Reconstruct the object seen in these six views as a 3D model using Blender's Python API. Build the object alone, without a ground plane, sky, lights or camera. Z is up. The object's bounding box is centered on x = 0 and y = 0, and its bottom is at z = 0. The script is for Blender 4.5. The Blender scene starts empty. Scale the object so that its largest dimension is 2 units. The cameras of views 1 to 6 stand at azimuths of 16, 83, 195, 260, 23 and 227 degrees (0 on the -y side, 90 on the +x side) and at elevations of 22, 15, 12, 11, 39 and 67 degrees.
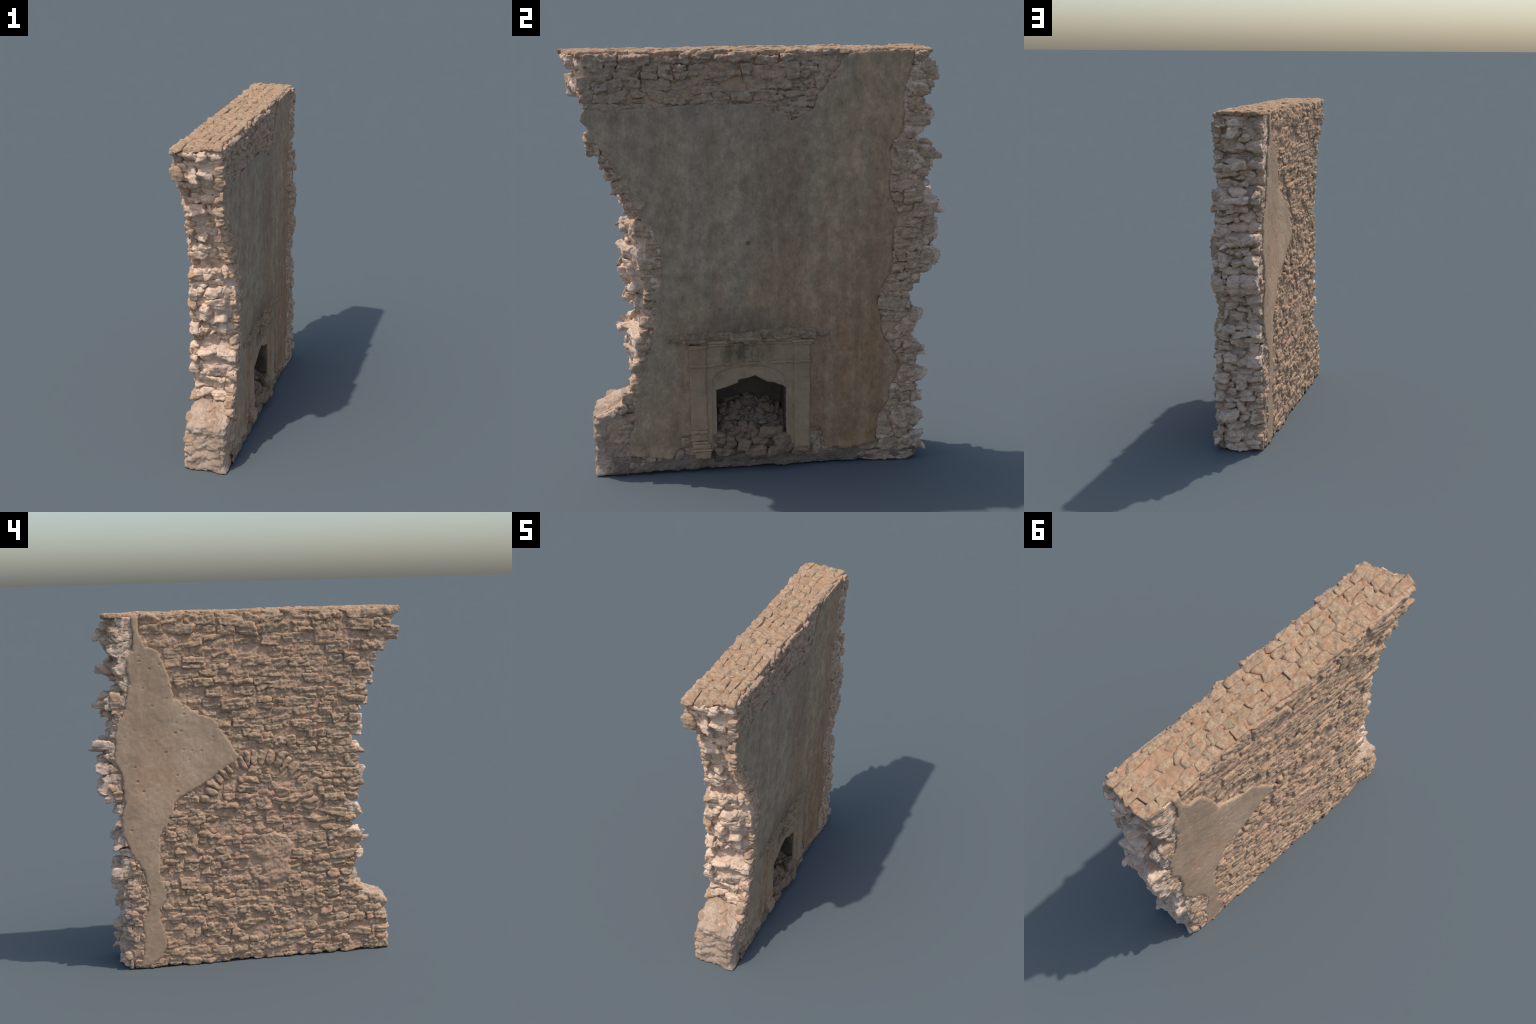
import bpy, math
import numpy as np

# ------------------------------------------------------------------ frame
# x: wall thickness (front with fireplace = +x, back = -x)
# y: wall length,  z: height.   Metres, 2.00 m tall.
ROOT = bpy.data.objects.new("ruined_fireplace_wall", None)
bpy.context.scene.collection.objects.link(ROOT)
ROOT["label"] = "broken stone wall with plaster patches and old fireplace"
ROOT["category"] = "ruined wall"

X_PLASTER_FRONT, X_STONE_FRONT, X_CORE_FRONT = 0.112, 0.107, 0.092
X_PLASTER_BACK, X_STONE_BACK, X_CORE_BACK = -0.168, -0.164, -0.1545
Z_TOP = 1.985


# ------------------------------------------------------------------ noise
def _hash(ix, iy, iz, seed):
    h = (ix * 374761393 + iy * 668265263 + iz * 2147483647 + seed * 974634631) & 0xFFFFFFFF
    h = ((h ^ (h >> 13)) * 1274126177) & 0xFFFFFFFF
    h = ((h ^ (h >> 16)) * 2246822519) & 0xFFFFFFFF
    return ((h ^ (h >> 15)) & 0xFFFFFF).astype(np.float64) / 0x7FFFFF - 1.0


def vnoise(p, seed=0):
    """Smooth value noise in -1..1 at points p (n,3)."""
    f = np.floor(p)
    i = f.astype(np.int64)
    t = p - f
    t = t * t * t * (t * (t * 6 - 15) + 10)
    out = 0.0
    for dx in (0, 1):
        wx = t[:, 0] if dx else 1 - t[:, 0]
        for dy in (0, 1):
            wy = t[:, 1] if dy else 1 - t[:, 1]
            for dz in (0, 1):
                wz = t[:, 2] if dz else 1 - t[:, 2]
                out = out + wx * wy * wz * _hash(i[:, 0] + dx, i[:, 1] + dy, i[:, 2] + dz, seed)
    return out


def fbm(p, octaves=3, seed=0, gain=0.5):
    out, amp = 0.0, 1.0
    for o in range(octaves):
        out = out + amp * vnoise(p * (2.03 ** o) + 17.3 * o, seed + o)
        amp *= gain
    return out


def ridged(p, octaves=3, seed=0):
    out, amp = 0.0, 1.0
    for o in range(octaves):
        out = out + amp * (1 - 2 * np.abs(vnoise(p * (2.1 ** o) + 9.1 * o, seed + o)))
        amp *= 0.5
    return out


def smoothstep(a, b, x):
    t = np.clip((x - a) / (b - a), 0, 1)
    return t * t * (3 - 2 * t)


# ------------------------------------------------------------------ mesh helpers
def make_object(name, verts, faces, material, parent=ROOT, centre=None, kind=None, smooth=True):
    verts = np.asarray(verts, np.float64)
    if centre is None:
        centre = np.zeros(3)
    me = bpy.data.meshes.new(name)
    faces = np.asarray(faces, np.int32)
    n, k = faces.shape
    me.vertices.add(len(verts))
    me.vertices.foreach_set("co", (verts - centre).astype(np.float32).ravel())
    me.loops.add(n * k)
    me.loops.foreach_set("vertex_index", faces.ravel())
    me.polygons.add(n)
    me.polygons.foreach_set("loop_start", np.arange(0, n * k, k, dtype=np.int32))
    me.polygons.foreach_set("use_smooth", np.full(n, smooth))
    me.materials.append(material)
    me.update(calc_edges=True)
    ob = bpy.data.objects.new(name, me)
    ob.location = centre
    ob.parent = parent
    if kind:
        ob["kind"] = kind
    bpy.context.scene.collection.objects.link(ob)
    return ob


_cube_cache = {}


def cube_grid(nu, nv, nw):
    """Welded surface grid of the cube [-1,1]^3 with nu,nv,nw cells per axis."""
    key = (nu, nv, nw)
    if key in _cube_cache:
        return _cube_cache[key]
    index, pts, quads = {}, [], []

    def vid(a, b, c):
        k = (a, b, c)
        if k not in index:
            index[k] = len(pts)
            pts.append((2 * a / nu - 1, 2 * b / nv - 1, 2 * c / nw - 1))
        return index[k]
    for a in range(nu):
        for b in range(nv):
            quads.append((vid(a, b, nw), vid(a + 1, b, nw), vid(a + 1, b + 1, nw), vid(a, b + 1, nw)))
            quads.append((vid(a, b, 0), vid(a, b + 1, 0), vid(a + 1, b + 1, 0), vid(a + 1, b, 0)))
    for a in range(nu):
        for c in range(nw):
            quads.append((vid(a, 0, c), vid(a + 1, 0, c), vid(a + 1, 0, c + 1), vid(a, 0, c + 1)))
            quads.append((vid(a, nv, c), vid(a, nv, c + 1), vid(a + 1, nv, c + 1), vid(a + 1, nv, c)))
    for b in range(nv):
        for c in range(nw):
            quads.append((vid(0, b, c), vid(0, b, c + 1), vid(0, b + 1, c + 1), vid(0, b + 1, c)))
            quads.append((vid(nu, b, c), vid(nu, b + 1, c), vid(nu, b + 1, c + 1), vid(nu, b, c + 1)))
    _cube_cache[key] = (np.array(pts), np.array(quads))
    return _cube_cache[key]


def stone(rng, half, frame, centre, sharp=9.0, jitter=0.14, chamfers=6, rough=0.006,
          layering=0.5, face_jitter=0.1, cell=0.0052, cut=(0.72, 1.05), depth_cells=6, grain=28.0):
    """A stone as a softened polytope: a jittered box cut by random chamfer
    planes, with noise for broken and layered faces.
    half = half sizes along frame rows (u along course, v up, n outwards)."""
    half = np.asarray(half, float)
    nu, nv = (int(np.clip(round(2 * h / cell), 4, 60)) for h in half[:2])
    p, q = cube_grid(nu, nv, depth_cells)
    planes, dist = [], []
    for ax in range(3):
        for sgn in (-1, 1):
            n = rng.normal(0, face_jitter if ax == 2 else jitter, 3)
            n[ax] = sgn
            n /= np.linalg.norm(n)
            planes.append(n)
            dist.append(rng.uniform(0.9, 1.03))
    for _ in range(chamfers):
        n = rng.choice([-1, 1], 3) * rng.uniform(0.15, 1.0, 3)
        n /= np.linalg.norm(n)
        planes.append(n)
        dist.append(rng.uniform(*cut) * np.abs(n).sum() * 0.82)
    planes, dist = np.array(planes), np.array(dist)
    d = np.maximum(p @ planes.T, 0) / dist
    p = p / ((d ** sharp).sum(1) ** (1 / sharp))[:, None]
    loc = p * half
    seed = int(rng.integers(1 << 20))
    off = rng.uniform(-50, 50, 3)
    out = p / half
    out /= np.linalg.norm(out, axis=1)[:, None] + 1e-9
    disp = rough * fbm(loc * grain + off, 3, seed)
    disp += rough * 0.6 * ridged(loc * grain * np.array([1.5, 2.4, 1.8]) + off, 3, seed + 7)
    if layering:
        disp += rough * layering * vnoise(loc * np.array([16, 130, 30]) + off, seed + 3)
    loc = loc + out * disp[:, None]
    out = loc @ frame + centre
    out[:, 2] = np.clip(out[:, 2], .001, 2.0)
    out[:, 0] = np.maximum(out[:, 0], -.178)
    return out, q


FRAME_BACK = np.array([[0, -1, 0], [0, 0, 1], [-1, 0, 0]], float)
FRAME_FRONT = np.array([[0, 1, 0], [0, 0, 1], [1, 0, 0]], float)
FRAME_RIGHT = np.array([[-1, 0, 0], [0, 0, 1], [0, 1, 0]], float)     # +y broken end
FRAME_LEFT = np.array([[1, 0, 0], [0, 0, 1], [0, -1, 0]], float)      # -y broken end
FRAME_TOP = np.array([[0, 1, 0], [-1, 0, 0], [0, 0, 1]], float)


def spin(frame, rng, roll, tip):
    a, b, c = rng.normal(0, roll), rng.normal(0, tip), rng.normal(0, tip)
    rz = np.array([[math.cos(a), math.sin(a), 0], [-math.sin(a), math.cos(a), 0], [0, 0, 1]])
    ry = np.array([[math.cos(b), 0, math.sin(b)], [0, 1, 0], [-math.sin(b), 0, math.cos(b)]])
    rx = np.array([[1, 0, 0], [0, math.cos(c), math.sin(c)], [0, -math.sin(c), math.cos(c)]])
    return rz @ ry @ rx @ frame


# ------------------------------------------------------------------ outlines
def lerp_profile(table):
    t = np.array(table, float)
    return lambda z: np.interp(z, t[:, 0], t[:, 1])


# broken end at -y: courses (bottom, top, reach at the front, reach at the back)
LEFT_COURSES = [
    (.325, .395, -.620, -.605), (.395, .445, -.625, -.630), (.445, .505, -.605, -.630), (.505, .560, -.590, -.650),
    (.560, .625, -.590, -.668), (.625, .655, -.560, -.645), (.655, .715, -.565, -.690),
    (.715, .765, -.545, -.615), (.765, .810, -.520, -.595), (.810, .860, -.545, -.650),
    (.860, .915, -.525, -.610), (.915, .985, -.530, -.655), (.985, 1.055, -.545, -.668),
    (1.055, 1.110, -.540, -.660), (1.110, 1.160, -.535, -.630), (1.160, 1.225, -.550, -.665),
    (1.225, 1.285, -.560, -.610), (1.285, 1.345, -.595, -.650), (1.345, 1.400, -.625, -.668),
    (1.400, 1.450, -.655, -.672), (1.450, 1.510, -.690, -.688), (1.510, 1.580, -.730, -.708),
    (1.580, 1.640, -.760, -.722), (1.640, 1.700, -.760, -.730), (1.700, 1.755, -.775, -.745),
    (1.755, 1.810, -.772, -.815), (1.810, 1.885, -.775, -.862), (1.885, 1.930, -.770, -.842),
    (1.930, 1.985, -.800, -.872),
]
# broken end at +y: courses (bottom, top, reach)
RIGHT_COURSES = [
    (.004, .055, .765), (.055, .120, .805), (.120, .175, .730), (.175, .240, .785), (.240, .300, .740),
    (.300, .360, .775), (.360, .420, .765), (.420, .478, .788), (.478, .530, .757), (.530, .597, .788),
    (.597, .660, .730), (.660, .705, .740), (.705, .770, .772), (.770, .840, .718), (.840, .900, .732),
    (.900, .960, .765), (.960, 1.010, .800), (1.010, 1.080, .838), (1.080, 1.125, .815),
    (1.125, 1.200, .835), (1.200, 1.235, .822), (1.235, 1.300, .845), (1.300, 1.370, .772),
    (1.370, 1.430, .787), (1.430, 1.490, .797), (1.490, 1.560, .828), (1.560, 1.610, .735),
    (1.610, 1.665, .740), (1.665, 1.720, .802), (1.720, 1.780, .752), (1.780, 1.840, .805),
    (1.840, 1.900, .815), (1.900, 1.950, .805), (1.950, 1.992, .765),
]


def course_profile(courses, column, shift):
    pts = [(c[0] + .008, c[column] + shift) for c in courses] + [(c[1] - .008, c[column] + shift) for c in courses]
    return sorted(pts)


base_left = [(0, -.745), (.10, -.75), (.26, -.74), (.30, -.62)]
left_front = lerp_profile(base_left + course_profile(LEFT_COURSES, 2, .012))
left_back = lerp_profile(base_left + course_profile(LEFT_COURSES, 3, .052))
right_end = lerp_profile(course_profile(RIGHT_COURSES, 2, -.072))
k = np.ones(9) / 9


def smooth_profile(f, lo, hi):
    z = np.linspace(-0.2, 2.2, 481)
    v = np.convolve(np.pad(f(np.clip(z, 0.0, 2.0)), 4, mode="edge"), k, mode="valid")
    return lambda q: np.clip(np.interp(q, z, v), lo, hi)


left_front, left_back = smooth_profile(left_front, -.80, -.4), smooth_profile(left_back, -.86, -.4)
right_end = smooth_profile(right_end, .6, .82)


def ragged(poly, amount, seed, step=0.009):
    """Subdivide a closed outline and fray it with noise."""
    poly = np.array(poly, float)
    nxt = np.roll(poly, -1, 0)
    pts = []
    for a, b in zip(poly, nxt):
        m = max(1, int(np.linalg.norm(b - a) / step))
        for i in range(m):
            pts.append(a + (b - a) * i / m)
    pts = np.array(pts)
    if amount:
        p3 = np.column_stack([pts, np.zeros(len(pts))])
        pts = pts + amount * np.column_stack([fbm(p3 * 45, 3, seed, .6), fbm(p3 * 45 + 31, 3, seed + 5, .6)])
    return pts


def polygon_distance(pts, poly):
    """Signed distance (inside positive) and nearest outline point."""
    a, b = poly, np.roll(poly, -1, 0)
    best = np.full(len(pts), 1e9)
    near = np.zeros_like(pts)
    inside = np.zeros(len(pts), bool)
    for (ax, ay), (bx, by) in zip(a, b):
        ex, ey = bx - ax, by - ay
        l2 = ex * ex + ey * ey + 1e-12
        t = np.clip(((pts[:, 0] - ax) * ex + (pts[:, 1] - ay) * ey) / l2, 0, 1)
        nx, ny = ax + t * ex, ay + t * ey
        d = (pts[:, 0] - nx) ** 2 + (pts[:, 1] - ny) ** 2
        m = d < best
        best[m] = d[m]
        near[m, 0], near[m, 1] = nx[m], ny[m]
        if ay != by:
            c = ((ay > pts[:, 1]) != (by > pts[:, 1])) & (pts[:, 0] < (bx - ax) * (pts[:, 1] - ay) / (by - ay) + ax)
            inside ^= c
    d = np.sqrt(best)
    return np.where(inside, d, -d), near


def sheet(name, poly, res, surface, depth_x, outward, material, parent=ROOT, edge_round=0.003):
    """A layer of plaster or cut stone lying on the wall: outline poly in (y,z),
    face at x = surface(y,z,distance to edge), rim running back to depth_x."""
    lo, hi = poly.min(0) - res, poly.max(0) + res
    ny, nz = int((hi[0] - lo[0]) / res) + 2, int((hi[1] - lo[1]) / res) + 2
    yy, zz = np.meshgrid(lo[0] + np.arange(ny) * res, lo[1] + np.arange(nz) * res, indexing="ij")
    pts = np.column_stack([yy.ravel(), zz.ravel()])
    d, near = polygon_distance(pts, poly)
    i, j = np.meshgrid(np.arange(ny - 1), np.arange(nz - 1), indexing="ij")
    q = np.stack([i * nz + j, (i + 1) * nz + j, (i + 1) * nz + j + 1, i * nz + j + 1], -1).reshape(-1, 4)
    q = q[d[q].mean(1) > 0]
    e = np.concatenate([q[:, [0, 1]], q[:, [1, 2]], q[:, [2, 3]], q[:, [3, 0]]])
    key = np.sort(e, 1)
    _, inv, cnt = np.unique(key, axis=0, return_inverse=True, return_counts=True)
    rim = e[cnt[inv.ravel()] == 1]
    onrim = np.unique(rim)
    pts[onrim] = near[onrim]
    d[onrim] = 0
    d = np.maximum(d, 0)
    x = surface(pts[:, 0], pts[:, 1], d) - outward * edge_round * (1 - smoothstep(0, 2.5 * edge_round, d)) 
    verts = np.column_stack([x, pts])
    used = np.unique(q)
    remap = np.full(len(verts), -1)
    remap[used] = np.arange(len(used))
    n0 = len(used)
    rim_i = np.full(len(verts), -1)
    rim_i[onrim] = np.arange(len(onrim))
    top = verts[onrim].copy()
    mid, low = top.copy(), top.copy()
    p3 = top * 60
    mid[:, 0] = top[:, 0] * .5 + depth_x * .5
    mid[:, 1] += .003 * vnoise(p3, 3)
    mid[:, 2] += .003 * vnoise(p3 + 9, 4)
    low[:, 0] = depth_x
    allv = np.vstack([verts[used], top, mid, low])
    m = len(onrim)
    r0, r1 = rim_i[rim[:, 0]] + n0, rim_i[rim[:, 1]] + n0
    side = np.concatenate([np.column_stack([r1, r0, r0 + m, r1 + m]), np.column_stack([r1 + m, r0 + m, r0 + 2 * m, r1 + 2 * m])])
    faces = np.concatenate([remap[q], side])
    if outward < 0:
        faces = faces[:, ::-1]
    return make_object(name, allv, faces, material, parent)


# ------------------------------------------------------------------ materials
class Nodes:
    def __init__(self, name, roughness=0.92):
        self.mat = bpy.data.materials.new(name)
        self.mat.use_nodes = True
        self.t = self.mat.node_tree
        self.bsdf = self.t.nodes["Principled BSDF"]
        self.bsdf.inputs["Roughness"].default_value = roughness
        self.bsdf.inputs["Specular IOR Level"].default_value = 0.12
        self.pos = self.new("ShaderNodeNewGeometry")

    def new(self, kind, **kw):
        n = self.t.nodes.new(kind)
        for a, b in kw.items():
            setattr(n, a, b)
        return n

    def link(self, a, b):
        self.t.links.new(a, b)

    def mapped(self, scale, offset=(0, 0, 0)):
        m = self.new("ShaderNodeMapping")
        m.inputs["Scale"].default_value = scale
        m.inputs["Location"].default_value = offset
        self.link(self.pos.outputs["Position"], m.inputs["Vector"])
        return m.outputs["Vector"]

    def noise(self, scale, detail=5, rough=0.6, offset=(0, 0, 0), distort=0.0):
        if not isinstance(scale, tuple):
            scale = (scale,) * 3
        n = self.new("ShaderNodeTexNoise")
        n.inputs["Scale"].default_value = 1.0
        n.inputs["Detail"].default_value = detail
        n.inputs["Roughness"].default_value = rough
        n.inputs["Distortion"].default_value = distort
        self.link(self.mapped(scale, offset), n.inputs["Vector"])
        return n.outputs["Fac"]

    def ramp(self, fac, stops, ease="LINEAR"):
        r = self.new("ShaderNodeValToRGB")
        r.color_ramp.interpolation = ease
        els = r.color_ramp.elements
        while len(els) < len(stops):
            els.new(0.5)
        for el, (p, c) in zip(els, stops):
            el.position = p
            el.color = (*c, 1) if isinstance(c, tuple) else (c, c, c, 1)
        self.link(fac, r.inputs["Fac"])
        return r.outputs["Color"]

    def mix(self, fac, a, b, mode="MIX"):
        m = self.new("ShaderNodeMix", data_type="RGBA", blend_type=mode)
        for sock, val in ((m.inputs["Factor"], fac), (m.inputs["A"], a), (m.inputs["B"], b)):
            if isinstance(val, tuple):
                sock.default_value = (*val, 1)
            elif isinstance(val, (int, float)):
                sock.default_value = val
            else:
                self.link(val, sock)
        return m.outputs["Result"]

    def math(self, op, a, b=0.0, clamp=False):
        m = self.new("ShaderNodeMath", operation=op, use_clamp=clamp)
        for sock, val in zip(m.inputs, (a, b)):
            if isinstance(val, (int, float)):
                sock.default_value = val
            else:
                self.link(val, sock)
        return m.outputs[0]

    def axis(self, i):
        s = self.new("ShaderNodeSeparateXYZ")
        self.link(self.pos.outputs["Position"], s.inputs[0])
        return s.outputs[i]

    def spot(self, y, z, ry, rz):
        """Soft elliptical mask on the wall face."""
        a = self.math("DIVIDE", self.math("SUBTRACT", self.axis(1), y), ry)
        b = self.math("DIVIDE", self.math("SUBTRACT", self.axis(2), z), rz)
        r = self.math("ADD", self.math("MULTIPLY", a, a), self.math("MULTIPLY", b, b))
        return self.math("SUBTRACT", 1.0, r, True)

    def finish(self, colour, bump_height=None, strength=0.4, distance=0.004):
        self.link(colour, self.bsdf.inputs["Base Color"])
        if bump_height is not None:
            b = self.new("ShaderNodeBump")
            b.inputs["Strength"].default_value = strength
            b.inputs["Distance"].default_value = distance
            self.link(bump_height, b.inputs["Height"])
            self.link(b.outputs["Normal"], self.bsdf.inputs["Normal"])
        return self.mat


def stone_material(name, tones, mortar, grain=(0.78, 1.16), mortar_amount=(0.50, 0.66), zone=None):
    n = Nodes(name)
    base = n.ramp(n.pos.outputs["Random Per Island"], [(i / (len(tones) - 1), t) for i, t in enumerate(tones)])
    blotch = n.noise(22, 6, .7)
    base = n.mix(n.ramp(blotch, [(.40, 0.0), (.66, 0.75)]), base, tones[len(tones) // 2])
    stain = n.ramp(n.noise((34, 34, 46), 5, .7, (9, 2, 4)), [(.36, .72), (.5, 1.0), (.66, 1.22)])
    base = n.mix(1.0, base, stain, "MULTIPLY")
    if zone:
        spot, tint = zone
        m = n.math("MULTIPLY", n.spot(*spot), n.ramp(n.noise(6, 4, .6, (8, 8, 8)), [(.35, .15), (.6, .8)]))
        base = n.mix(m, base, tint)
    smear = n.ramp(n.noise((26, 26, 34), 5, .7, (3, 1, 7)), [(mortar_amount[0], 0.0), (mortar_amount[1], 0.85)])
    base = n.mix(smear, base, mortar)
    fine = n.noise(75, 6, .72, (5, 5, 5))
    base = n.mix(1.0, base, n.ramp(fine, [(.25, grain[0]), (.75, grain[1])]), "MULTIPLY")
    return n.finish(base, n.noise((80, 80, 120), 7, .75), .8, .009)


def mortar_material(name, a, b, c):
    n = Nodes(name)
    col = n.ramp(n.noise(9, 5, .65), [(.32, a), (.5, b), (.68, c)])
    col = n.mix(1.0, col, n.ramp(n.noise(80, 6, .75), [(.25, .78), (.75, 1.15)]), "MULTIPLY")
    return n.finish(col, n.noise(95, 6, .75), .6, .006)


def front_plaster_material():
    n = Nodes("front_plaster")
    grey, tan, brown, rust = (0.369, 0.272, 0.182), (0.400, 0.265, 0.162), (0.348, 0.210, 0.123), (0.338, 0.195, 0.100)
    # tone drifts from cool grey at the upper left to warm brown at the lower right
    t = n.math("ADD", n.math("MULTIPLY", n.axis(1), .42), n.math("MULTIPLY", n.axis(2), -.22))
    t = n.math("ADD", t, n.math("MULTIPLY", n.noise((1, 3.2, 1.1), 4, .6), .75))
    col = n.ramp(t, [(-.0, grey), (.22, tan), (.45, brown), (.62, rust)], "EASE")
    streak = n.noise((2, 16, 1.1), 5, .6, (2, 3, 1))
    col = n.mix(n.ramp(streak, [(.45, 0.0), (.7, .55)]), col, (0.479, 0.333, 0.220))
    streak2 = n.noise((2, 11, .8), 4, .6, (7, 8, 2))
    col = n.mix(n.ramp(streak2, [(.47, 0.0), (.72, .6)]), col, (0.319, 0.186, 0.118))
    blot = n.noise((8, 13, 9), 6, .7, (1, 9, 4))
    col = n.mix(1.0, col, n.ramp(blot, [(.28, .72), (.70, 1.2)]), "MULTIPLY")
    redden = n.math("MULTIPLY", n.spot(.06, 1.32, .17, .55), n.ramp(n.noise((4, 15, 3), 5, .65, (6, 1, 6)), [(.4, 0.0), (.62, .75)]))
    col = n.mix(redden, col, (.29, .18, .12))
    mott = n.noise((24, 34, 26), 6, .75, (2, 6, 9))
    col = n.mix(1.0, col, n.ramp(mott, [(.3, .78), (.7, 1.22)]), "MULTIPLY")
    # soot over the mantel, and damp below the top edge of the patch
    soot = n.math("MULTIPLY", n.spot(-.07, .70, .34, .13), n.ramp(n.noise((10, 22, 12), 5, .7), [(.3, .25), (.62, .9)]))
    col = n.mix(soot, col, (0.160, 0.116, 0.082))
    damp = n.math("MULTIPLY", n.spot(-.22, 1.76, .6, .16), n.ramp(n.noise((6, 13, 6), 5, .65, (4, 4, 4)), [(.38, .0), (.62, .6)]))
    col = n.mix(damp, col, (0.266, 0.196, 0.152))
    fine = n.noise((90, 90, 60), 6, .75)
    col = n.mix(1.0, col, n.ramp(fine, [(.25, .8), (.75, 1.2)]), "MULTIPLY")
    return n.finish(col, n.noise(70, 6, .7), .35, .004)


def back_plaster_material():
    n = Nodes("back_plaster")
    t = n.noise((1, 3.0, 1.0), 4, .55, (0, 2.2, .3))
    col = n.ramp(t, [(.32, (0.393, 0.269, 0.181)), (.5, (0.452, 0.313, 0.205)), (.66, (0.524, 0.369, 0.246))])
    warm = n.math("MULTIPLY", n.spot(.52, 1.06, .2, .32), n.ramp(n.noise(5, 4, .6), [(.35, .2), (.6, .8)]))
    col = n.mix(warm, col, (0.498, 0.302, 0.189))
    col = n.mix(1.0, col, n.ramp(n.noise((8, 14, 10), 6, .7, (3, 3, 3)), [(.25, .82), (.72, 1.14)]), "MULTIPLY")
    col = n.mix(1.0, col, n.ramp(n.noise(70, 6, .7), [(.25, .88), (.75, 1.1)]), "MULTIPLY")
    return n.finish(col, n.noise(80, 6, .7), .35, .004)


def surround_material():
    n = Nodes("carved_surround_stone")
    col = n.ramp(n.noise((4, 6, 5), 5, .6), [(.32, (0.305, 0.200, 0.123)), (.5, (0.390, 0.262, 0.160)), (.7, (0.448, 0.300, 0.183))])
    soot = n.math("MULTIPLY", n.spot(-.09, .60, .17, .085), n.ramp(n.noise((9, 20, 9), 5, .7, (1, 5, 1)), [(.4, .0), (.58, .95)]))
    col = n.mix(soot, col, (0.130, 0.100, 0.066))
    col = n.mix(1.0, col, n.ramp(n.noise(60, 6, .7), [(.25, .82), (.75, 1.14)]), "MULTIPLY")
    return n.finish(col, n.noise(80, 6, .7), .4, .004)


MAT_BACK = stone_material("weathered_back_stone",
    [(0.445, 0.315, 0.200), (0.551, 0.364, 0.235), (0.456, 0.335, 0.222), (0.572, 0.388, 0.257), (0.413, 0.296, 0.187), (0.551, 0.335, 0.213), (0.488, 0.354, 0.235)],
    (0.615, 0.378, 0.244), (.76, 1.18), (.48, .64), zone=((-.05, .75, .42, .5), (.52, .325, .23)))
MAT_MORTAR = mortar_material("pink_mortar", (0.468, 0.304, 0.198), (0.562, 0.363, 0.243), (0.499, 0.309, 0.203))
MAT_FRONT = stone_material("grey_front_stone",
    [(0.508, 0.363, 0.248), (0.616, 0.405, 0.272), (0.462, 0.345, 0.243), (0.662, 0.411, 0.278), (0.554, 0.388, 0.258)], (0.677, 0.393, 0.258))
MAT_END = stone_material("pale_broken_stone",
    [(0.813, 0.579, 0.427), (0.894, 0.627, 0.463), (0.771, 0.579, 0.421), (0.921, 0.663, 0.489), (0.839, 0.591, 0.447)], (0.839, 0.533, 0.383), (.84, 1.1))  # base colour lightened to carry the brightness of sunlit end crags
MAT_EDGE = stone_material("edge_stone",
    [(0.577, 0.396, 0.260), (0.515, 0.368, 0.245), (0.618, 0.413, 0.276), (0.484, 0.351, 0.237), (0.597, 0.431, 0.292)], (0.597, 0.378, 0.245))
MAT_FRONT_MORTAR = mortar_material("greyish_pink_mortar", (0.479, 0.311, 0.206), (0.571, 0.371, 0.250), (0.503, 0.305, 0.198))
MAT_END_MORTAR = mortar_material("pale_pink_mortar", (0.609, 0.447, 0.331), (0.672, 0.499, 0.374), (0.578, 0.400, 0.288))
MAT_BASE = mortar_material("earthy_base_mortar", (0.211, 0.148, 0.104), (0.281, 0.201, 0.144), (0.242, 0.160, 0.111))
MAT_FOOT = mortar_material("foot_masonry", (.32, .215, .145), (.45, .325, .235), (.55, .415, .31))
MAT_TOP = stone_material("lichen_grey_top_stone",
    [(0.346, 0.252, 0.147), (0.450, 0.301, 0.184), (0.381, 0.276, 0.172), (0.484, 0.337, 0.215), (0.364, 0.272, 0.154), (0.433, 0.281, 0.168)], (0.476, 0.260, 0.144), (.76, 1.2), (.47, .64))
MAT_TOP_MORTAR = mortar_material("orange_mortar", (.36, .225, .13), (.47, .285, .175), (.50, .29, .18))
MAT_PLASTER_F, MAT_PLASTER_B, MAT_SURROUND = front_plaster_material(), back_plaster_material(), surround_material()
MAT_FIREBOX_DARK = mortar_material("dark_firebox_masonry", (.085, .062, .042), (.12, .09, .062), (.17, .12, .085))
MAT_MANTEL = stone_material("chipped_mantel_stone",
    [(0.347, 0.246, 0.156), (0.388, 0.279, 0.176), (0.367, 0.256, 0.160), (0.418, 0.298, 0.191)], (0.337, 0.228, 0.140))
MAT_RUBBLE = stone_material("fallen_rubble",
    [(0.280, 0.189, 0.123), (0.340, 0.239, 0.156), (0.300, 0.202, 0.131), (0.380, 0.262, 0.172)], (0.340, 0.207, 0.131))

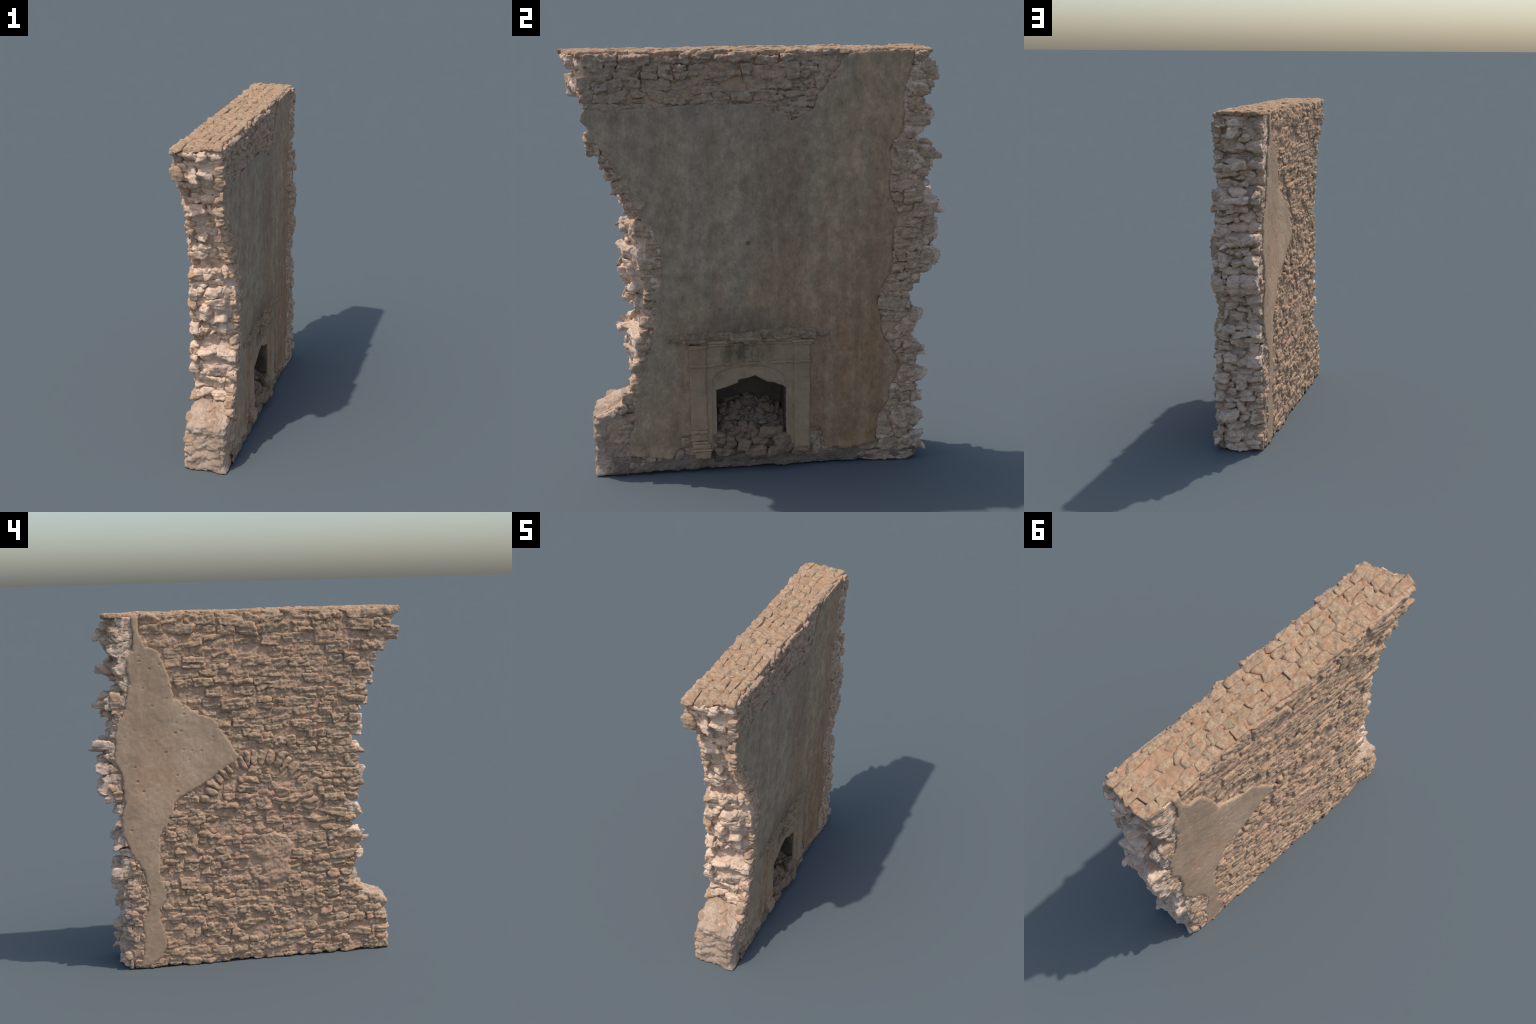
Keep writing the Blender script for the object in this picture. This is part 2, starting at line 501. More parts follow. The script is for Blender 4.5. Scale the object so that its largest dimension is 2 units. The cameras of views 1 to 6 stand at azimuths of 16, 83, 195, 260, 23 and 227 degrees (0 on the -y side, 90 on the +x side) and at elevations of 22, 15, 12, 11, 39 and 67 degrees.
# ------------------------------------------------------------------ plaster outlines
FRONT_PLASTER = ragged([
    (.401, 1.976), (.55, 1.981), (.685, 1.981), (.682, 1.948), (.666, 1.902), (.635, 1.785), (.639, 1.712),
    (.639, 1.635), (.618, 1.609), (.578, 1.554), (.591, 1.466), (.581, 1.381), (.592, 1.318), (.626, 1.25),
    (.628, 1.213), (.607, 1.169), (.604, 1.105), (.611, 1.026), (.597, .952), (.562, .898), (.538, .828),
    (.559, .717), (.565, .665), (.617, .58), (.665, .494), (.641, .443), (.607, .381), (.612, .322),
    (.575, .282), (.551, .224), (.542, .10), (.498, .092), (.391, .083), (.300, .098), (.289, .139),
    (.276, .188), (.264, .197), (.212, .197), (.212, .655), (-.340, .655), (-.340, .192), (-.381, .195),
    (-.394, .180), (-.403, .127), (-.441, .076), (-.566, .092), (-.643, .105), (-.643, .212), (-.621, .237),
    (-.611, .304), (-.604, .356), (-.590, .412), (-.579, .509), (-.581, .534), (-.567, .569), (-.543, .588),
    (-.527, .637), (-.510, .716), (-.500, .780), (-.493, .839), (-.510, .900), (-.477, .930), (-.463, .961),
    (-.464, 1.101), (-.478, 1.142), (-.507, 1.222), (-.543, 1.237), (-.558, 1.299), (-.586, 1.334),
    (-.612, 1.400), (-.609, 1.434), (-.648, 1.467), (-.675, 1.506), (-.682, 1.544), (-.733, 1.600),
    (-.753, 1.602), (-.768, 1.634), (-.762, 1.663), (-.793, 1.701), (-.785, 1.734), (-.753, 1.753),
    (-.681, 1.742), (-.508, 1.746), (-.342, 1.760), (-.053, 1.762), (.002, 1.751), (.057, 1.716),
    (.104, 1.706), (.125, 1.685), (.151, 1.689), (.228, 1.733), (.241, 1.758), (.251, 1.796), (.287, 1.825),
    (.302, 1.874), (.346, 1.915), (.352, 1.942)], .0035, 11)
BACK_PLASTER = ragged([
    (.617, 1.978), (.584, 1.977), (.581, 1.889), (.551, 1.814), (.484, 1.791), (.465, 1.736), (.434, 1.666),
    (.405, 1.533), (.351, 1.496), (.283, 1.443), (.186, 1.411), (.152, 1.345), (.085, 1.242), (.062, 1.198),
    (.065, 1.176), (.138, 1.137), (.196, 1.090), (.284, 1.038), (.385, .986), (.429, .946), (.438, .903),
    (.484, .819), (.515, .763), (.521, .616), (.518, .512), (.485, .465), (.495, .391), (.533, .349),
    (.529, .274), (.498, .150), (.530, .069), (.600, .014), (.653, .014), (.629, .116), (.629, .282),
    (.598, .340), (.592, .459), (.609, .564), (.648, .626), (.718, .777), (.719, .893), (.695, .963),
    (.713, 1.149), (.745, 1.208), (.721, 1.388), (.684, 1.456), (.642, 1.620), (.656, 1.743), (.619, 1.810),
    (.608, 1.890)], .0055, 23)
OPENING = [(-.228, .06), (-.226, .415), (-.178, .429), (-.123, .446), (-.119, .462), (-.073, .469), (-.039, .480),
           (-.005, .458), (.022, .444), (.045, .441), (.094, .420), (.108, .410), (.108, .06)]


# ------------------------------------------------------------------ mortar core
def bulge_right(y):
    """The bare strip beyond the plaster on the front stands proud of it."""
    return .016 * smoothstep(.53, .60, y)


def mortar_patch(y, z):
    """Smeared repair mortar low on the back."""
    a = np.hypot((y + .12) / .115, (z - .66) / .085)
    b = np.hypot((y + .14) / .085, (z - .53) / .075)
    return np.maximum(smoothstep(1.15, .8, a), smoothstep(1.15, .8, b))


def back_lean(z):
    return np.interp(z, [0, .8, 1.4, 2.0], [-.003, .0, .006, .009])


def build_core():
    ny, nx, nz = 250, 44, 290
    zs = np.linspace(0.012, Z_TOP - .0025, nz)
    s_long, s_short = np.linspace(0, 1, ny, endpoint=False), np.linspace(0, 1, nx, endpoint=False)
    rings = []
    for z in zs:
        lf, lb, r = left_front(z), left_back(z), right_end(z)
        back = np.column_stack([np.full(ny, X_CORE_BACK + back_lean(z)), lb + (r - .022 - lb) * s_long])
        end_r = np.column_stack([X_CORE_BACK + (X_CORE_FRONT - X_CORE_BACK) * s_short, r - .022 + .030 * s_short])
        yf = r + .008 + (lf - r - .008) * s_long
        front = np.column_stack([X_CORE_FRONT + bulge_right(yf), yf])
        end_r[:, 0] = X_CORE_BACK + (X_CORE_FRONT + bulge_right(r) - X_CORE_BACK) * s_short
        end_l = np.column_stack([X_CORE_FRONT + (X_CORE_BACK - X_CORE_FRONT) * s_short, lb + (lf - lb) * (1 - s_short) ** 4])
        ring = np.vstack([back, end_r, front, end_l])
        rings.append(np.column_stack([ring, np.full(len(ring), z)]))
    m = len(rings[0])
    v = np.vstack(rings)
    # fireplace cavity in the front face
    poly = np.array(OPENING)
    grown = poly + np.sign(poly - np.array([-.06, .25])) * .012
    on_front = (v[:, 0] > X_CORE_FRONT - 1e-6) & (v[:, 1] < .4)
    d, _ = polygon_distance(v[:, 1:], grown)
    dig = smoothstep(-.004, .004, d) * on_front
    # normals: outward in plan
    side = np.tile(np.concatenate([np.full(ny, 0), np.full(nx, 1), np.full(ny, 2), np.full(nx, 3)]), nz)
    normal = np.array([[-1, 0, 0], [0, 1, 0], [1, 0, 0], [0, -1, 0]], float)[side]
    ends = (side % 2 == 1)
    disp = .0048 * fbm(v * 24, 3, 5) + .0030 * ridged(v * np.array([60, 60, 90]), 2, 8)
    disp += ends * (.014 * fbm(v * 13, 3, 15) + .010 * ridged(v * np.array([16, 16, 26]), 3, 18))
    v = v + normal * disp[:, None]
    v[:, 0] -= dig * .225
    v[:, 0] -= (side == 0) * .013 * mortar_patch(v[:, 1], v[:, 2])
    v[:, 2] += .004 * vnoise(v * 40, 40)
    i, j = np.meshgrid(np.arange(nz - 1), np.arange(m), indexing="ij")
    jn = (j + 1) % m
    q = np.stack([i * m + j, i * m + jn, (i + 1) * m + jn, (i + 1) * m + j], -1).reshape(-1, 4)[:, ::-1]
    # caps: rows from the back edge to the front edge
    faces, extra = [q], []
    count = len(v)
    for lev, flip in ((0, False), (nz - 1, True)):
        b = lev * m
        grid = np.zeros((ny + 1, nx + 1), int)
        grid[:ny, 0] = b + np.arange(ny)
        grid[ny, :nx] = b + ny + np.arange(nx)
        grid[ny:0:-1, nx] = b + ny + nx + np.arange(ny)
        grid[0, nx:0:-1] = b + 2 * ny + nx + np.arange(nx)
        inner = np.arange((ny - 1) * (nx - 1)).reshape(ny - 1, nx - 1) + count
        grid[1:ny, 1:nx] = inner
        A, B = v[grid[1:ny, 0]], v[grid[1:ny, nx]]
        t = (np.arange(1, nx) / nx)[None, :, None]
        P = (A[:, None] * (1 - t) + B[:, None] * t).reshape(-1, 3)
        P[:, 2] += (.0045 * fbm(P * 28, 3, 50)) if flip else np.abs(.004 * vnoise(P * 30, 51))
        extra.append(P)
        count += len(P)
        cq = np.stack([grid[:-1, :-1], grid[1:, :-1], grid[1:, 1:], grid[:-1, 1:]], -1).reshape(-1, 4)
        faces.append(cq[:, ::-1] if flip else cq)
    v = np.vstack([v] + extra)
    f = np.vstack(faces)
    # which mortar: top, ends or faces
    c = v[f].mean(1)
    ob = make_object("mortar_core", v, f, MAT_MORTAR)
    ob.data.materials.append(MAT_TOP_MORTAR)
    ob.data.materials.append(MAT_END_MORTAR)
    ob.data.materials.append(MAT_FRONT_MORTAR)
    idx = np.zeros(len(f), np.int32)
    endface = np.repeat(False, len(f))
    endface[:len(q)] = ends[q].all(1)
    idx[endface] = 2
    frontface = np.repeat(False, len(f))
    frontface[:len(q)] = (side[q] == 2).all(1)
    idx[frontface] = 3
    idx[c[:, 2] > Z_TOP - .022] = 1
    ob.data.polygons.foreach_set("material_index", idx)


build_core()

# ------------------------------------------------------------------ coursed masonry
def emit(name, items, material, stuff_name, limit=295):
    """items: (size, verts, quads). The largest become named objects, the rest one joined part."""
    items.sort(key=lambda it: -it[0])
    for size, v, q in items[:limit]:
        make_object(name, v, q, material, centre=v.mean(0))
    rest = items[limit:]
    if rest:
        vs, qs, o = [], [], 0
        for _, v, q in rest:
            vs.append(v)
            qs.append(q + o)
            o += len(v)
        make_object(stuff_name, np.vstack(vs), np.vstack(qs), material, kind="stuff")


def courses(rng, z0, z1, height):
    """Course boundaries from z0 to z1, height(z) the mean course height."""
    out, z = [], z0
    while z < z1 - .012:
        h = height(z) * (rng.uniform(.78, 1.25) if z < 1.3 else rng.uniform(.88, 1.12))
        if z + h > z1 - .02:
            h = z1 - z
        out.append((z, z + h))
        z += h
    return out


def under_plaster(v, sign):
    """Keep masonry below the plaster layer that covers it."""
    d, _ = polygon_distance(v[:, 1:], coarse_front if sign > 0 else coarse_back)
    lid = (X_PLASTER_FRONT - .006) if sign > 0 else (X_PLASTER_BACK + .006)
    over = (d > -.002) & ((v[:, 0] - lid) * sign > 0)
    v[over, 0] = lid
    return v


def face_masonry(rng, frame, x_face, sign, y_range, height, width, hidden, arch=None, relief=.009, z0=.008, rough=.0046):
    items = []
    for (a, b) in courses(rng, z0, Z_TOP + .001, height):
        zc = (a + b) / 2
        lo, hi = y_range(zc)
        y = lo + rng.uniform(-.02, .03)
        while y < hi - .015:
            w = width(zc) * rng.lognormal(0, .45)
            w = min(max(w, .026), .19)
            if y + w > hi:
                w = max(hi - y, .03)
            h = b - a
            wob = .35 * height(zc) * vnoise(np.array([[y * 3.0, zc * 5, 3.3]]), 77)[0]
            pieces = [(y + w / 2, zc + wob, w, h * (rng.uniform(.8, 1.35) if zc < 1.35 else rng.uniform(.86, 1.08)))]
            if h > .05 and w > .05 and rng.random() < .22:
                cut = rng.uniform(.4, .6)
                pieces = [(y + w / 2, a + wob + h * cut / 2, w, h * cut), (y + w / 2, b + wob - h * (1 - cut) / 2, w * rng.uniform(.8, 1), h * (1 - cut))]
            y += w
            for (yc, zz, ww, hh) in pieces:
                gap = rng.uniform(-.006, .003)
                if arch and arch(yc, zz):
                    continue
                zz = min(zz, Z_TOP + .002 - hh / 2)
                if hidden(yc, zz) > .45 * max(ww, hh) + .01:
                    continue
                if rng.random() < .05 or (sign < 0 and mortar_patch(yc, zz) > .6):
                    continue
                depth = .026
                prot = rng.normal(0, relief * .55)
                prot = np.clip(prot, -relief, relief * .8)
                if hidden(yc, zz) > -.6 * max(ww, hh):
                    prot = min(prot, -.002)
                c = np.array([x_face(yc, zz) + sign * (prot - depth), yc, max(zz, hh / 2 + .003)])
                fr = spin(frame, rng, .07, .06)
                v, q = stone(rng, ((ww - gap) / 2, (hh - gap) / 2, depth), fr, c, sharp=rng.uniform(14, 34), jitter=.2 if zc < 1.3 else .12, chamfers=8 if zc < 1.3 else 5,
                             cut=(.70, 1.05) if zc < 1.3 else (.78, 1.1), depth_cells=5,
                             rough=rough * rng.uniform(.7, 1.5), layering=.9, grain=46)
                if hidden(yc, zz) > -.12:
                    v = under_plaster(v, sign)
                items.append((ww * hh, v, q))
    return items


def distance_to(poly):
    return lambda y, z: polygon_distance(np.array([[y, z]]), poly)[0][0]


coarse_back = BACK_PLASTER[::3]
coarse_front = FRONT_PLASTER[::3]
back_hidden, front_hidden = distance_to(coarse_back), distance_to(coarse_front)

# relieving arch on the back: radial stones around a filled opening
ARCH_Y, ARCH_Z, ARCH_R0, ARCH_R1 = -.045, .875, .255, .345


def in_arch_band(y, z):
    r = math.hypot(y - ARCH_Y, z - ARCH_Z)
    return z > ARCH_Z - .02 and ARCH_R0 - .012 < r < ARCH_R1 + .012


rng = np.random.default_rng(41)
back_items = face_masonry(
    rng, FRAME_BACK, lambda y, z: X_STONE_BACK + float(back_lean(z)), -1,
    lambda z: (left_back(z) - (.030 if z < 1.7 else .042) if z > .4 else (-.785 if z < .31 else -.62), right_end(z) + .008),
    lambda z: float(np.interp(z, [0, .9, 1.35, 1.6, 2], [.042, .043, .046, .058, .064])),
    lambda z: float(np.interp(z, [0, .9, 1.35, 1.6, 2], [.080, .078, .090, .118, .135])),
    back_hidden, in_arch_band, relief=.008)
ang = math.radians(-3)
while ang < math.radians(183):
    step = rng.uniform(.11, .17)
    a = ang + step / 2
    ang += step
    r = (ARCH_R0 + ARCH_R1) / 2 + rng.uniform(-.01, .01)
    yc, zc = ARCH_Y + r * math.cos(a), ARCH_Z + r * math.sin(a)
    if back_hidden(yc, zc) > .03:
        continue
    ca, sa = math.cos(a), math.sin(a)
    fr = spin(np.array([[0, ca, sa], [0, -sa, ca], [-1, 0, 0]], float), rng, .06, .05)
    v, q = stone(rng, (.048 * rng.uniform(.8, 1.1), r * step / 2 * .88, .034), fr,
                 np.array([X_STONE_BACK + .029 + float(back_lean(zc)) + rng.normal(0, .003), yc, zc]), sharp=9, rough=.005, layering=.6)
    back_items.append((.09 * r * step, v, q))
strip = [it for it in back_items if it[1][:, 1].mean() > .60]
outer = [it for it in back_items if it[1][:, 2].mean() > .4 and it[1][:, 1].mean() < float(left_back(it[1][:, 2].mean())) + .0]
ids = {id(it) for it in strip + outer}
emit("wall_stone", [it for it in back_items if id(it) not in ids], MAT_BACK, "small_wall_stones", 245)
emit("wall_stone", strip, MAT_EDGE, "small_edge_stones", 30)
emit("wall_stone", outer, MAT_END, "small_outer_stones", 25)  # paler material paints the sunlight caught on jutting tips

rng = np.random.default_rng(57)
front_items = face_masonry(
    rng, FRAME_FRONT, lambda y, z: X_STONE_FRONT + float(bulge_right(y)), 1,
    lambda z: (left_front(z) - (.024 if z < 1.88 else .004) if z > .4 else -.70, right_end(z) + .038),
    lambda z: float(np.interp(z, [0, 1.5, 1.75, 2], [.050, .050, .055, .062])),
    lambda z: float(np.interp(z, [0, 1.5, 1.75, 2], [.085, .09, .10, .105])),
    lambda y, z: max(front_hidden(y, z), min(y + .35, .23 - y, .68 - z), min(y + .75, .6 - y, .09 - z, 1)), None, relief=.012, rough=.006)
edge = [it for it in front_items if it[1][:, 1].mean() > .5 or (it[1][:, 2].mean() < 1.7 and it[1][:, 2].mean() > .35)]
ids = {id(it) for it in edge}
emit("facing_stone", [it for it in front_items if id(it) not in ids], MAT_FRONT, "small_facing_stones", 140)
emit("facing_stone", edge, MAT_EDGE, "small_edge_facing_stones", 150)


# ------------------------------------------------------------------ broken ends
def end_stones(rng, course_list, left):
    items = []
    for c in course_list:
        a, b = c[0], c[1]
        zc, h = (a + b) / 2, b - a
        x = X_CORE_BACK - .012
        x_end = X_CORE_FRONT + (.012 if left else .026)
        proud = False
        while x < x_end - .02:
            w = rng.choice([rng.uniform(.035, .06), rng.uniform(.07, .13)], p=[.35, .65])
            if x_end - x - w < .03:
                w = x_end - x
            xc = x + w / 2
            x += w
            t = (xc - X_CORE_BACK) / (X_CORE_FRONT - X_CORE_BACK)
            if left:
                reach = -(c[3] + (c[2] - c[3]) * np.clip(t, 0, 1) ** 3)
            else:
                reach = c[2]
            mid = 1 - abs(2 * t - 1)
            edge = t < .3 or t > .7
            lag = .045 * float(np.clip(1 - t, 0, 1)) * float(np.interp(zc, [.1, .5, .6, 1.3, 1.45], [.8, .7, 0, 0, 1]))
            if left:
                reach -= abs(rng.normal(0, .012)) + .045 * rng.random() ** 2.5
            elif not proud:
                reach -= .012 * (c[0] > 1.74)
                if (t > .45 or lag < .004) and rng.random() < .5:
                    proud = True
                else:
                    reach -= rng.uniform(.0, .040) + lag
            else:
                reach -= rng.uniform(.0, .045) + lag
            pieces = [(xc, zc, w, h)]
            if rng.random() < (.35 if edge else .6):
                pieces = [(xc, zc - h / 4, w, h / 2), (xc + rng.normal(0, .01), zc + h / 4, w * .8, h / 2)]
            for (px, pz, pw, ph) in pieces:
                depth = rng.uniform(.045, .065)
                rr = reach - (rng.uniform(0, .032) if len(pieces) > 1 and pz > zc else 0)
                fr = spin(FRAME_LEFT if left else FRAME_RIGHT, rng, .11, .14)
                pz += rng.normal(0, .006)
                top = min(pz, 1.972 - ph * .55)
                ctr = np.array([px, (-1 if left else 1) * (rr - depth), max(top, ph * .55)])
                v, q = stone(rng, (pw / 2 * 1.08, ph / 2 * rng.uniform(.8, 1.2), depth), fr, ctr, sharp=rng.uniform(16, 36), jitter=.24, face_jitter=.2,
                             chamfers=8, cut=(.66, 1.02), rough=.0075, layering=.9, cell=.0052, depth_cells=10, grain=26)
                # dressed flush with the two faces of the wall
                wav = .005 * fbm(v * 40, 2, 12)
                lim_f = (.099 if left else .114) + wav
                lim_b = (-.146 if left else -.154) + wav
                v[:, 0] = np.where(v[:, 0] > lim_f, lim_f + .12 * (v[:, 0] - lim_f), v[:, 0])
                v[:, 0] = np.where(v[:, 0] < lim_b, lim_b + .12 * (v[:, 0] - lim_b), v[:, 0])
                v[:, 2] = np.minimum(v[:, 2], 1.974)
                v = under_plaster(under_plaster(v, 1), -1)
                items.append((pw * ph, v, q))
    return items


rng = np.random.default_rng(73)
end_items = end_stones(rng, RIGHT_COURSES, False) + end_stones(rng, LEFT_COURSES, True)
# a thin splinter jutting furthest from the +y end
v, q = stone(rng, (.022, .010, .045), spin(FRAME_RIGHT, rng, .2, .1), np.array([.04, .838, 1.238]), sharp=14, chamfers=10, cut=(.5, .8), rough=.003, depth_cells=14)
v[:, 1] = np.minimum(v[:, 1], .884)
end_items.append((.0, v, q))
emit("broken_stone", end_items, MAT_END, "small_broken_stones", 280)

# rough masonry block and mortar slope at the foot of the -y end
rng = np.random.default_rng(5)


def foot_block():
    p, q = cube_grid(60, 70, 70)
    planes = np.array([[1, 0, 0], [-1, 0, 0], [0, 1, 0], [0, -1, 0], [0, 0, 1], [0, 0, -1], [.0, -.35, .94], [.5, -.86, 0], [.25, -.2, .95], [-.15, -.2, .95]])
    planes /= np.linalg.norm(planes, axis=1)[:, None]
    half = np.array([.116, .105, .20])
    dist = np.array([.116, .116, .10, .108, .21, .2, .126, .155, .205, .205])
    pp = p * half
    d = np.maximum(pp @ planes.T, 0) / dist
    pp = pp / ((d ** 16).sum(1) ** (1 / 16))[:, None]
    n = p / np.linalg.norm(p, axis=1)[:, None]
    pp += n * (.013 * fbm(pp * 11, 3, 61) + .007 * ridged(pp * np.array([20, 20, 26]), 3, 64) + .004 * fbm(pp * 60, 3, 67))[:, None]
    pp += np.array([-.030, -.692, .202])
    pp[:, 2] = np.maximum(pp[:, 2], .0 + .006 * np.abs(vnoise(pp * 25, 9)))
    make_object("footing_block", pp, q, MAT_FOOT, centre=np.array([-.03, -.69, .0]))


foot_block()
slope_items = []
for i in range(9):
    y = rng.uniform(-.76, -.63)
    s = rng.uniform(.012, .028)
    z = .284 + (y + .77) * .4 + rng.uniform(-.01, .01)
    v, q = stone(rng, (s * 1.3, s * .8, s), spin(FRAME_LEFT, rng, .4, .4), np.array([rng.uniform(-.13, .06), y, z]), sharp=12, rough=.003, cell=.005)
    slope_items.append((s, v, q))
emit("slope_stone", slope_items, MAT_EDGE, "small_slope_stones")

# ------------------------------------------------------------------ capping stones on the flat top
rng = np.random.default_rng(91)
cap_items = []
rows = [-.146, -.096, -.045, .004, .052, .096]
for r0, r1 in zip(rows[:-1], rows[1:]):
    y_lo = float(np.interp((r0 + r1) / 2, [-.12, .1], [-.885, -.795]))
    y = y_lo + rng.uniform(0, .02)
    while y < .755:
        w = rng.uniform(.05, .15)
        if y + w > .73:
            w = .765 - y
        h = (r1 - r0)
        xc = (r0 + r1) / 2 + .007 * vnoise(np.array([[y * 6, r0 * 9, 1.0]]), 3)[0]
        yc = y + w / 2
        y += w
        if rng.random() < .03 and -.7 < yc < .6:
            continue
        hh = h * rng.uniform(.85, 1.25)
        top = 1.9935 - abs(rng.normal(0, .0028))
        v, q = stone(rng, (w / 2, hh / 2, .012), spin(FRAME_TOP, rng, .06, .025), np.array([xc, yc, top - .012]),
                     sharp=rng.uniform(14, 30), jitter=.15, face_jitter=.03, chamfers=6, rough=.0034, layering=.1, cut=(.70, 1.04), grain=36)
        v[:, 2] = np.minimum(v[:, 2], 2.0)
        v[:, 1] = np.maximum(v[:, 1], y_lo - .004)
        cap_items.append((w * hh, v, q))
emit("capping_stone", cap_items, MAT_TOP, "small_capping_stones")


# ------------------------------------------------------------------ plaster layers
def front_surface(y, z, d):
    p = np.column_stack([np.zeros_like(y), y, z])
    x = X_PLASTER_FRONT + np.interp(y, [-.5, -.1, .3, .6], [-.0045, 0, .001, .006]) + .0022 * fbm(p * 5, 3, 70) + .0007 * fbm(p * 45, 3, 74)
    # peg hole and small pits
    for (py, pz, r, dep) in ((-.068, 1.125, .011, .022), (-.285, 1.715, .007, .008), (.01, 1.64, .006, .006),
                             (-.20, .815, .006, .007), (.325, 1.865, .007, .008), (.375, .90, .005, .005), (-.06, 1.26, .005, .004)):
        x -= dep * (1 - smoothstep(.45, 1.15, np.hypot(y - py, (z - pz) * 1.15) / r))
    # crumbling lower edge swells outwards
    x += .016 * smoothstep(.135, .085, z) * (.6 + .5 * fbm(p * 22, 2, 79))
    return x


def back_surface(y, z, d):
    p = np.column_stack([np.zeros_like(y), y, z])
    x = X_PLASTER_BACK - .0022 * fbm(p * 5, 3, 80) - .0007 * fbm(p * 45, 3, 84)
    r = np.random.default_rng(8)
    for _ in range(70):
        py, pz, rad = r.uniform(.1, .7), r.uniform(.2, 1.8), r.uniform(.003, .007)
        x += rad * .8 * (1 - smoothstep(.4, 1.1, np.hypot((y - py) * .7, z - pz) / rad))
    return x


sheet("front_plaster", FRONT_PLASTER, .0048, front_surface, X_CORE_FRONT - .006, 1, MAT_PLASTER_F)
sheet("back_plaster", BACK_PLASTER, .0048, back_surface, -.132, -1, MAT_PLASTER_B)
# a remnant of thick mortar render at the top of the back near the -y end
sheet("render_remnant", ragged([(-.86, 1.985), (-.62, 1.982), (-.56, 1.972), (-.565, 1.945), (-.60, 1.932), (-.635, 1.925), (-.66, 1.940),
      (-.72, 1.945), (-.78, 1.955), (-.83, 1.940), (-.86, 1.955)], .005, 33), .0048,
      lambda y, z, d: X_STONE_BACK + .003 - .007 * fbm(np.column_stack([y, z, z * 0]) * 30, 3, 3), -.125, -1, MAT_EDGE)


# ------------------------------------------------------------------ fireplace
ARCH_LINE = np.array([(-.247, .05), (-.244, .416), (-.241, .474), (-.213, .506), (-.154, .525), (-.086, .530), (.005, .526),
                      (.064, .503), (.100, .470), (.119, .414), (.132, .05)])
PANEL_X = .1155


def panel_surface(y, z, d):
    da, _ = polygon_distance(np.column_stack([y, z]), ARCH_LINE)
    p = np.column_stack([np.zeros_like(y), y, z])
    x = PANEL_X + .0012 * fbm(p * 14, 3, 90) - .0055 * smoothstep(-.001, .005, da)
    return x - .003 * smoothstep(.006, .002, np.abs(da - .001))


panel_poly = [(-.29, .655), (.16, .655), (.16, .10), (.109, .10)] + OPENING[-2:2:-1] + OPENING[1:3][::-1] + [(-.228, .10), (-.29, .10)]
panel = sheet("fireplace_surround", ragged(panel_poly, .0013, 44, .006), .0036, panel_surface, .068, 1, MAT_SURROUND)


def worn_block(name, y0, y1, z0, z1, x1, x0=.07, wear=.0025, seed=0, parent=panel, taper=0.0, shear=0.0, chip=.35, material=None):
    """A dressed block with slightly worn edges and chips."""
    nu, nv = max(6, int((y1 - y0) / .0045)), max(4, int((z1 - z0) / .0045))
    p, q = cube_grid(nu, nv, 10)
    half = np.array([(y1 - y0) / 2, (z1 - z0) / 2, (x1 - x0) / 2])
    loc = p * half
    near = half - np.abs(loc)                       # soften the edges
    e = np.sort(near, 1)[:, 1]
    off = seed * 7.31
    dn = -wear * (1 - smoothstep(0, .006, e)) * (1 + 1.6 * vnoise(loc * 55 + off, seed))
    dn += .0011 * fbm(loc * 26 + off, 3, seed + 2) - chip * .012 * smoothstep(.45, .8, fbm(loc * 20 + off, 2, seed + 4)) * (1 - smoothstep(0, .012, e))
    n = p / (np.abs(p).max(1)[:, None])
    n = np.where(np.abs(p) > .999, p, 0)
    n /= np.linalg.norm(n, axis=1)[:, None]
    loc = loc + n * dn[:, None]
    down = (1 - p[:, 1]) / 2
    loc[:, 0] += shear * down + p[:, 0] * taper * down
    out = np.column_stack([loc[:, 2] + (x0 + x1) / 2, loc[:, 0] + (y0 + y1) / 2, loc[:, 1] + (z0 + z1) / 2])
    return make_object(name, out, q, material or MAT_SURROUND, parent, centre=np.array([x0, (y0 + y1) / 2, z0]))


worn_block("pilaster", -.350, -.272, .215, .640, .1225, seed=1)
worn_block("pilaster", .143, .221, .100, .640, .1225, seed=2)
for k2, (a, b) in enumerate(((-.352, -.268), (.139, .225))):
    worn_block("capital_band", a, b, .537, .5525, .1275, seed=10 + k2)
    worn_block("capital", a - .001, b + .002, .628, .650, .1285, seed=12 + k2)
worn_block("capital", .132, .238, .642, .658, .134, seed=14)
worn_block("frieze_moulding", -.270, -.020, .5385, .5535, .1235, seed=20, chip=.8)
worn_block("frieze_moulding", .020, .145, .5385, .5535, .1235, seed=21, chip=.8)
worn_block("cornice_moulding", -.268, .142, .634, .652, .1215, seed=22)
worn_block("cornice_moulding", -.30, .17, .650, .668, .1275, seed=23, chip=.8)
# stepped pilaster base on the left, widening and leaning as it goes down
worn_block("pilaster_base", -.353, -.270, .203, .2185, .1315, seed=30)
worn_block("pilaster_base", -.351, -.273, .160, .205, .1255, seed=31)
worn_block("pilaster_base", -.350, -.266, .148, .162, .1300, seed=32)
worn_block("pilaster_base", -.347, -.258, .126, .149, .1360, seed=33, shear=.004)
worn_block("pilaster_base", -.345, -.253, .113, .127, .1420, seed=34, shear=.003)
worn_block("pilaster_base", -.340, -.255, .078, .115, .1380, seed=35, taper=-.008, shear=.003)
worn_block("pilaster_base", .146, .222, .060, .105, .1240, seed=36, chip=1.0)

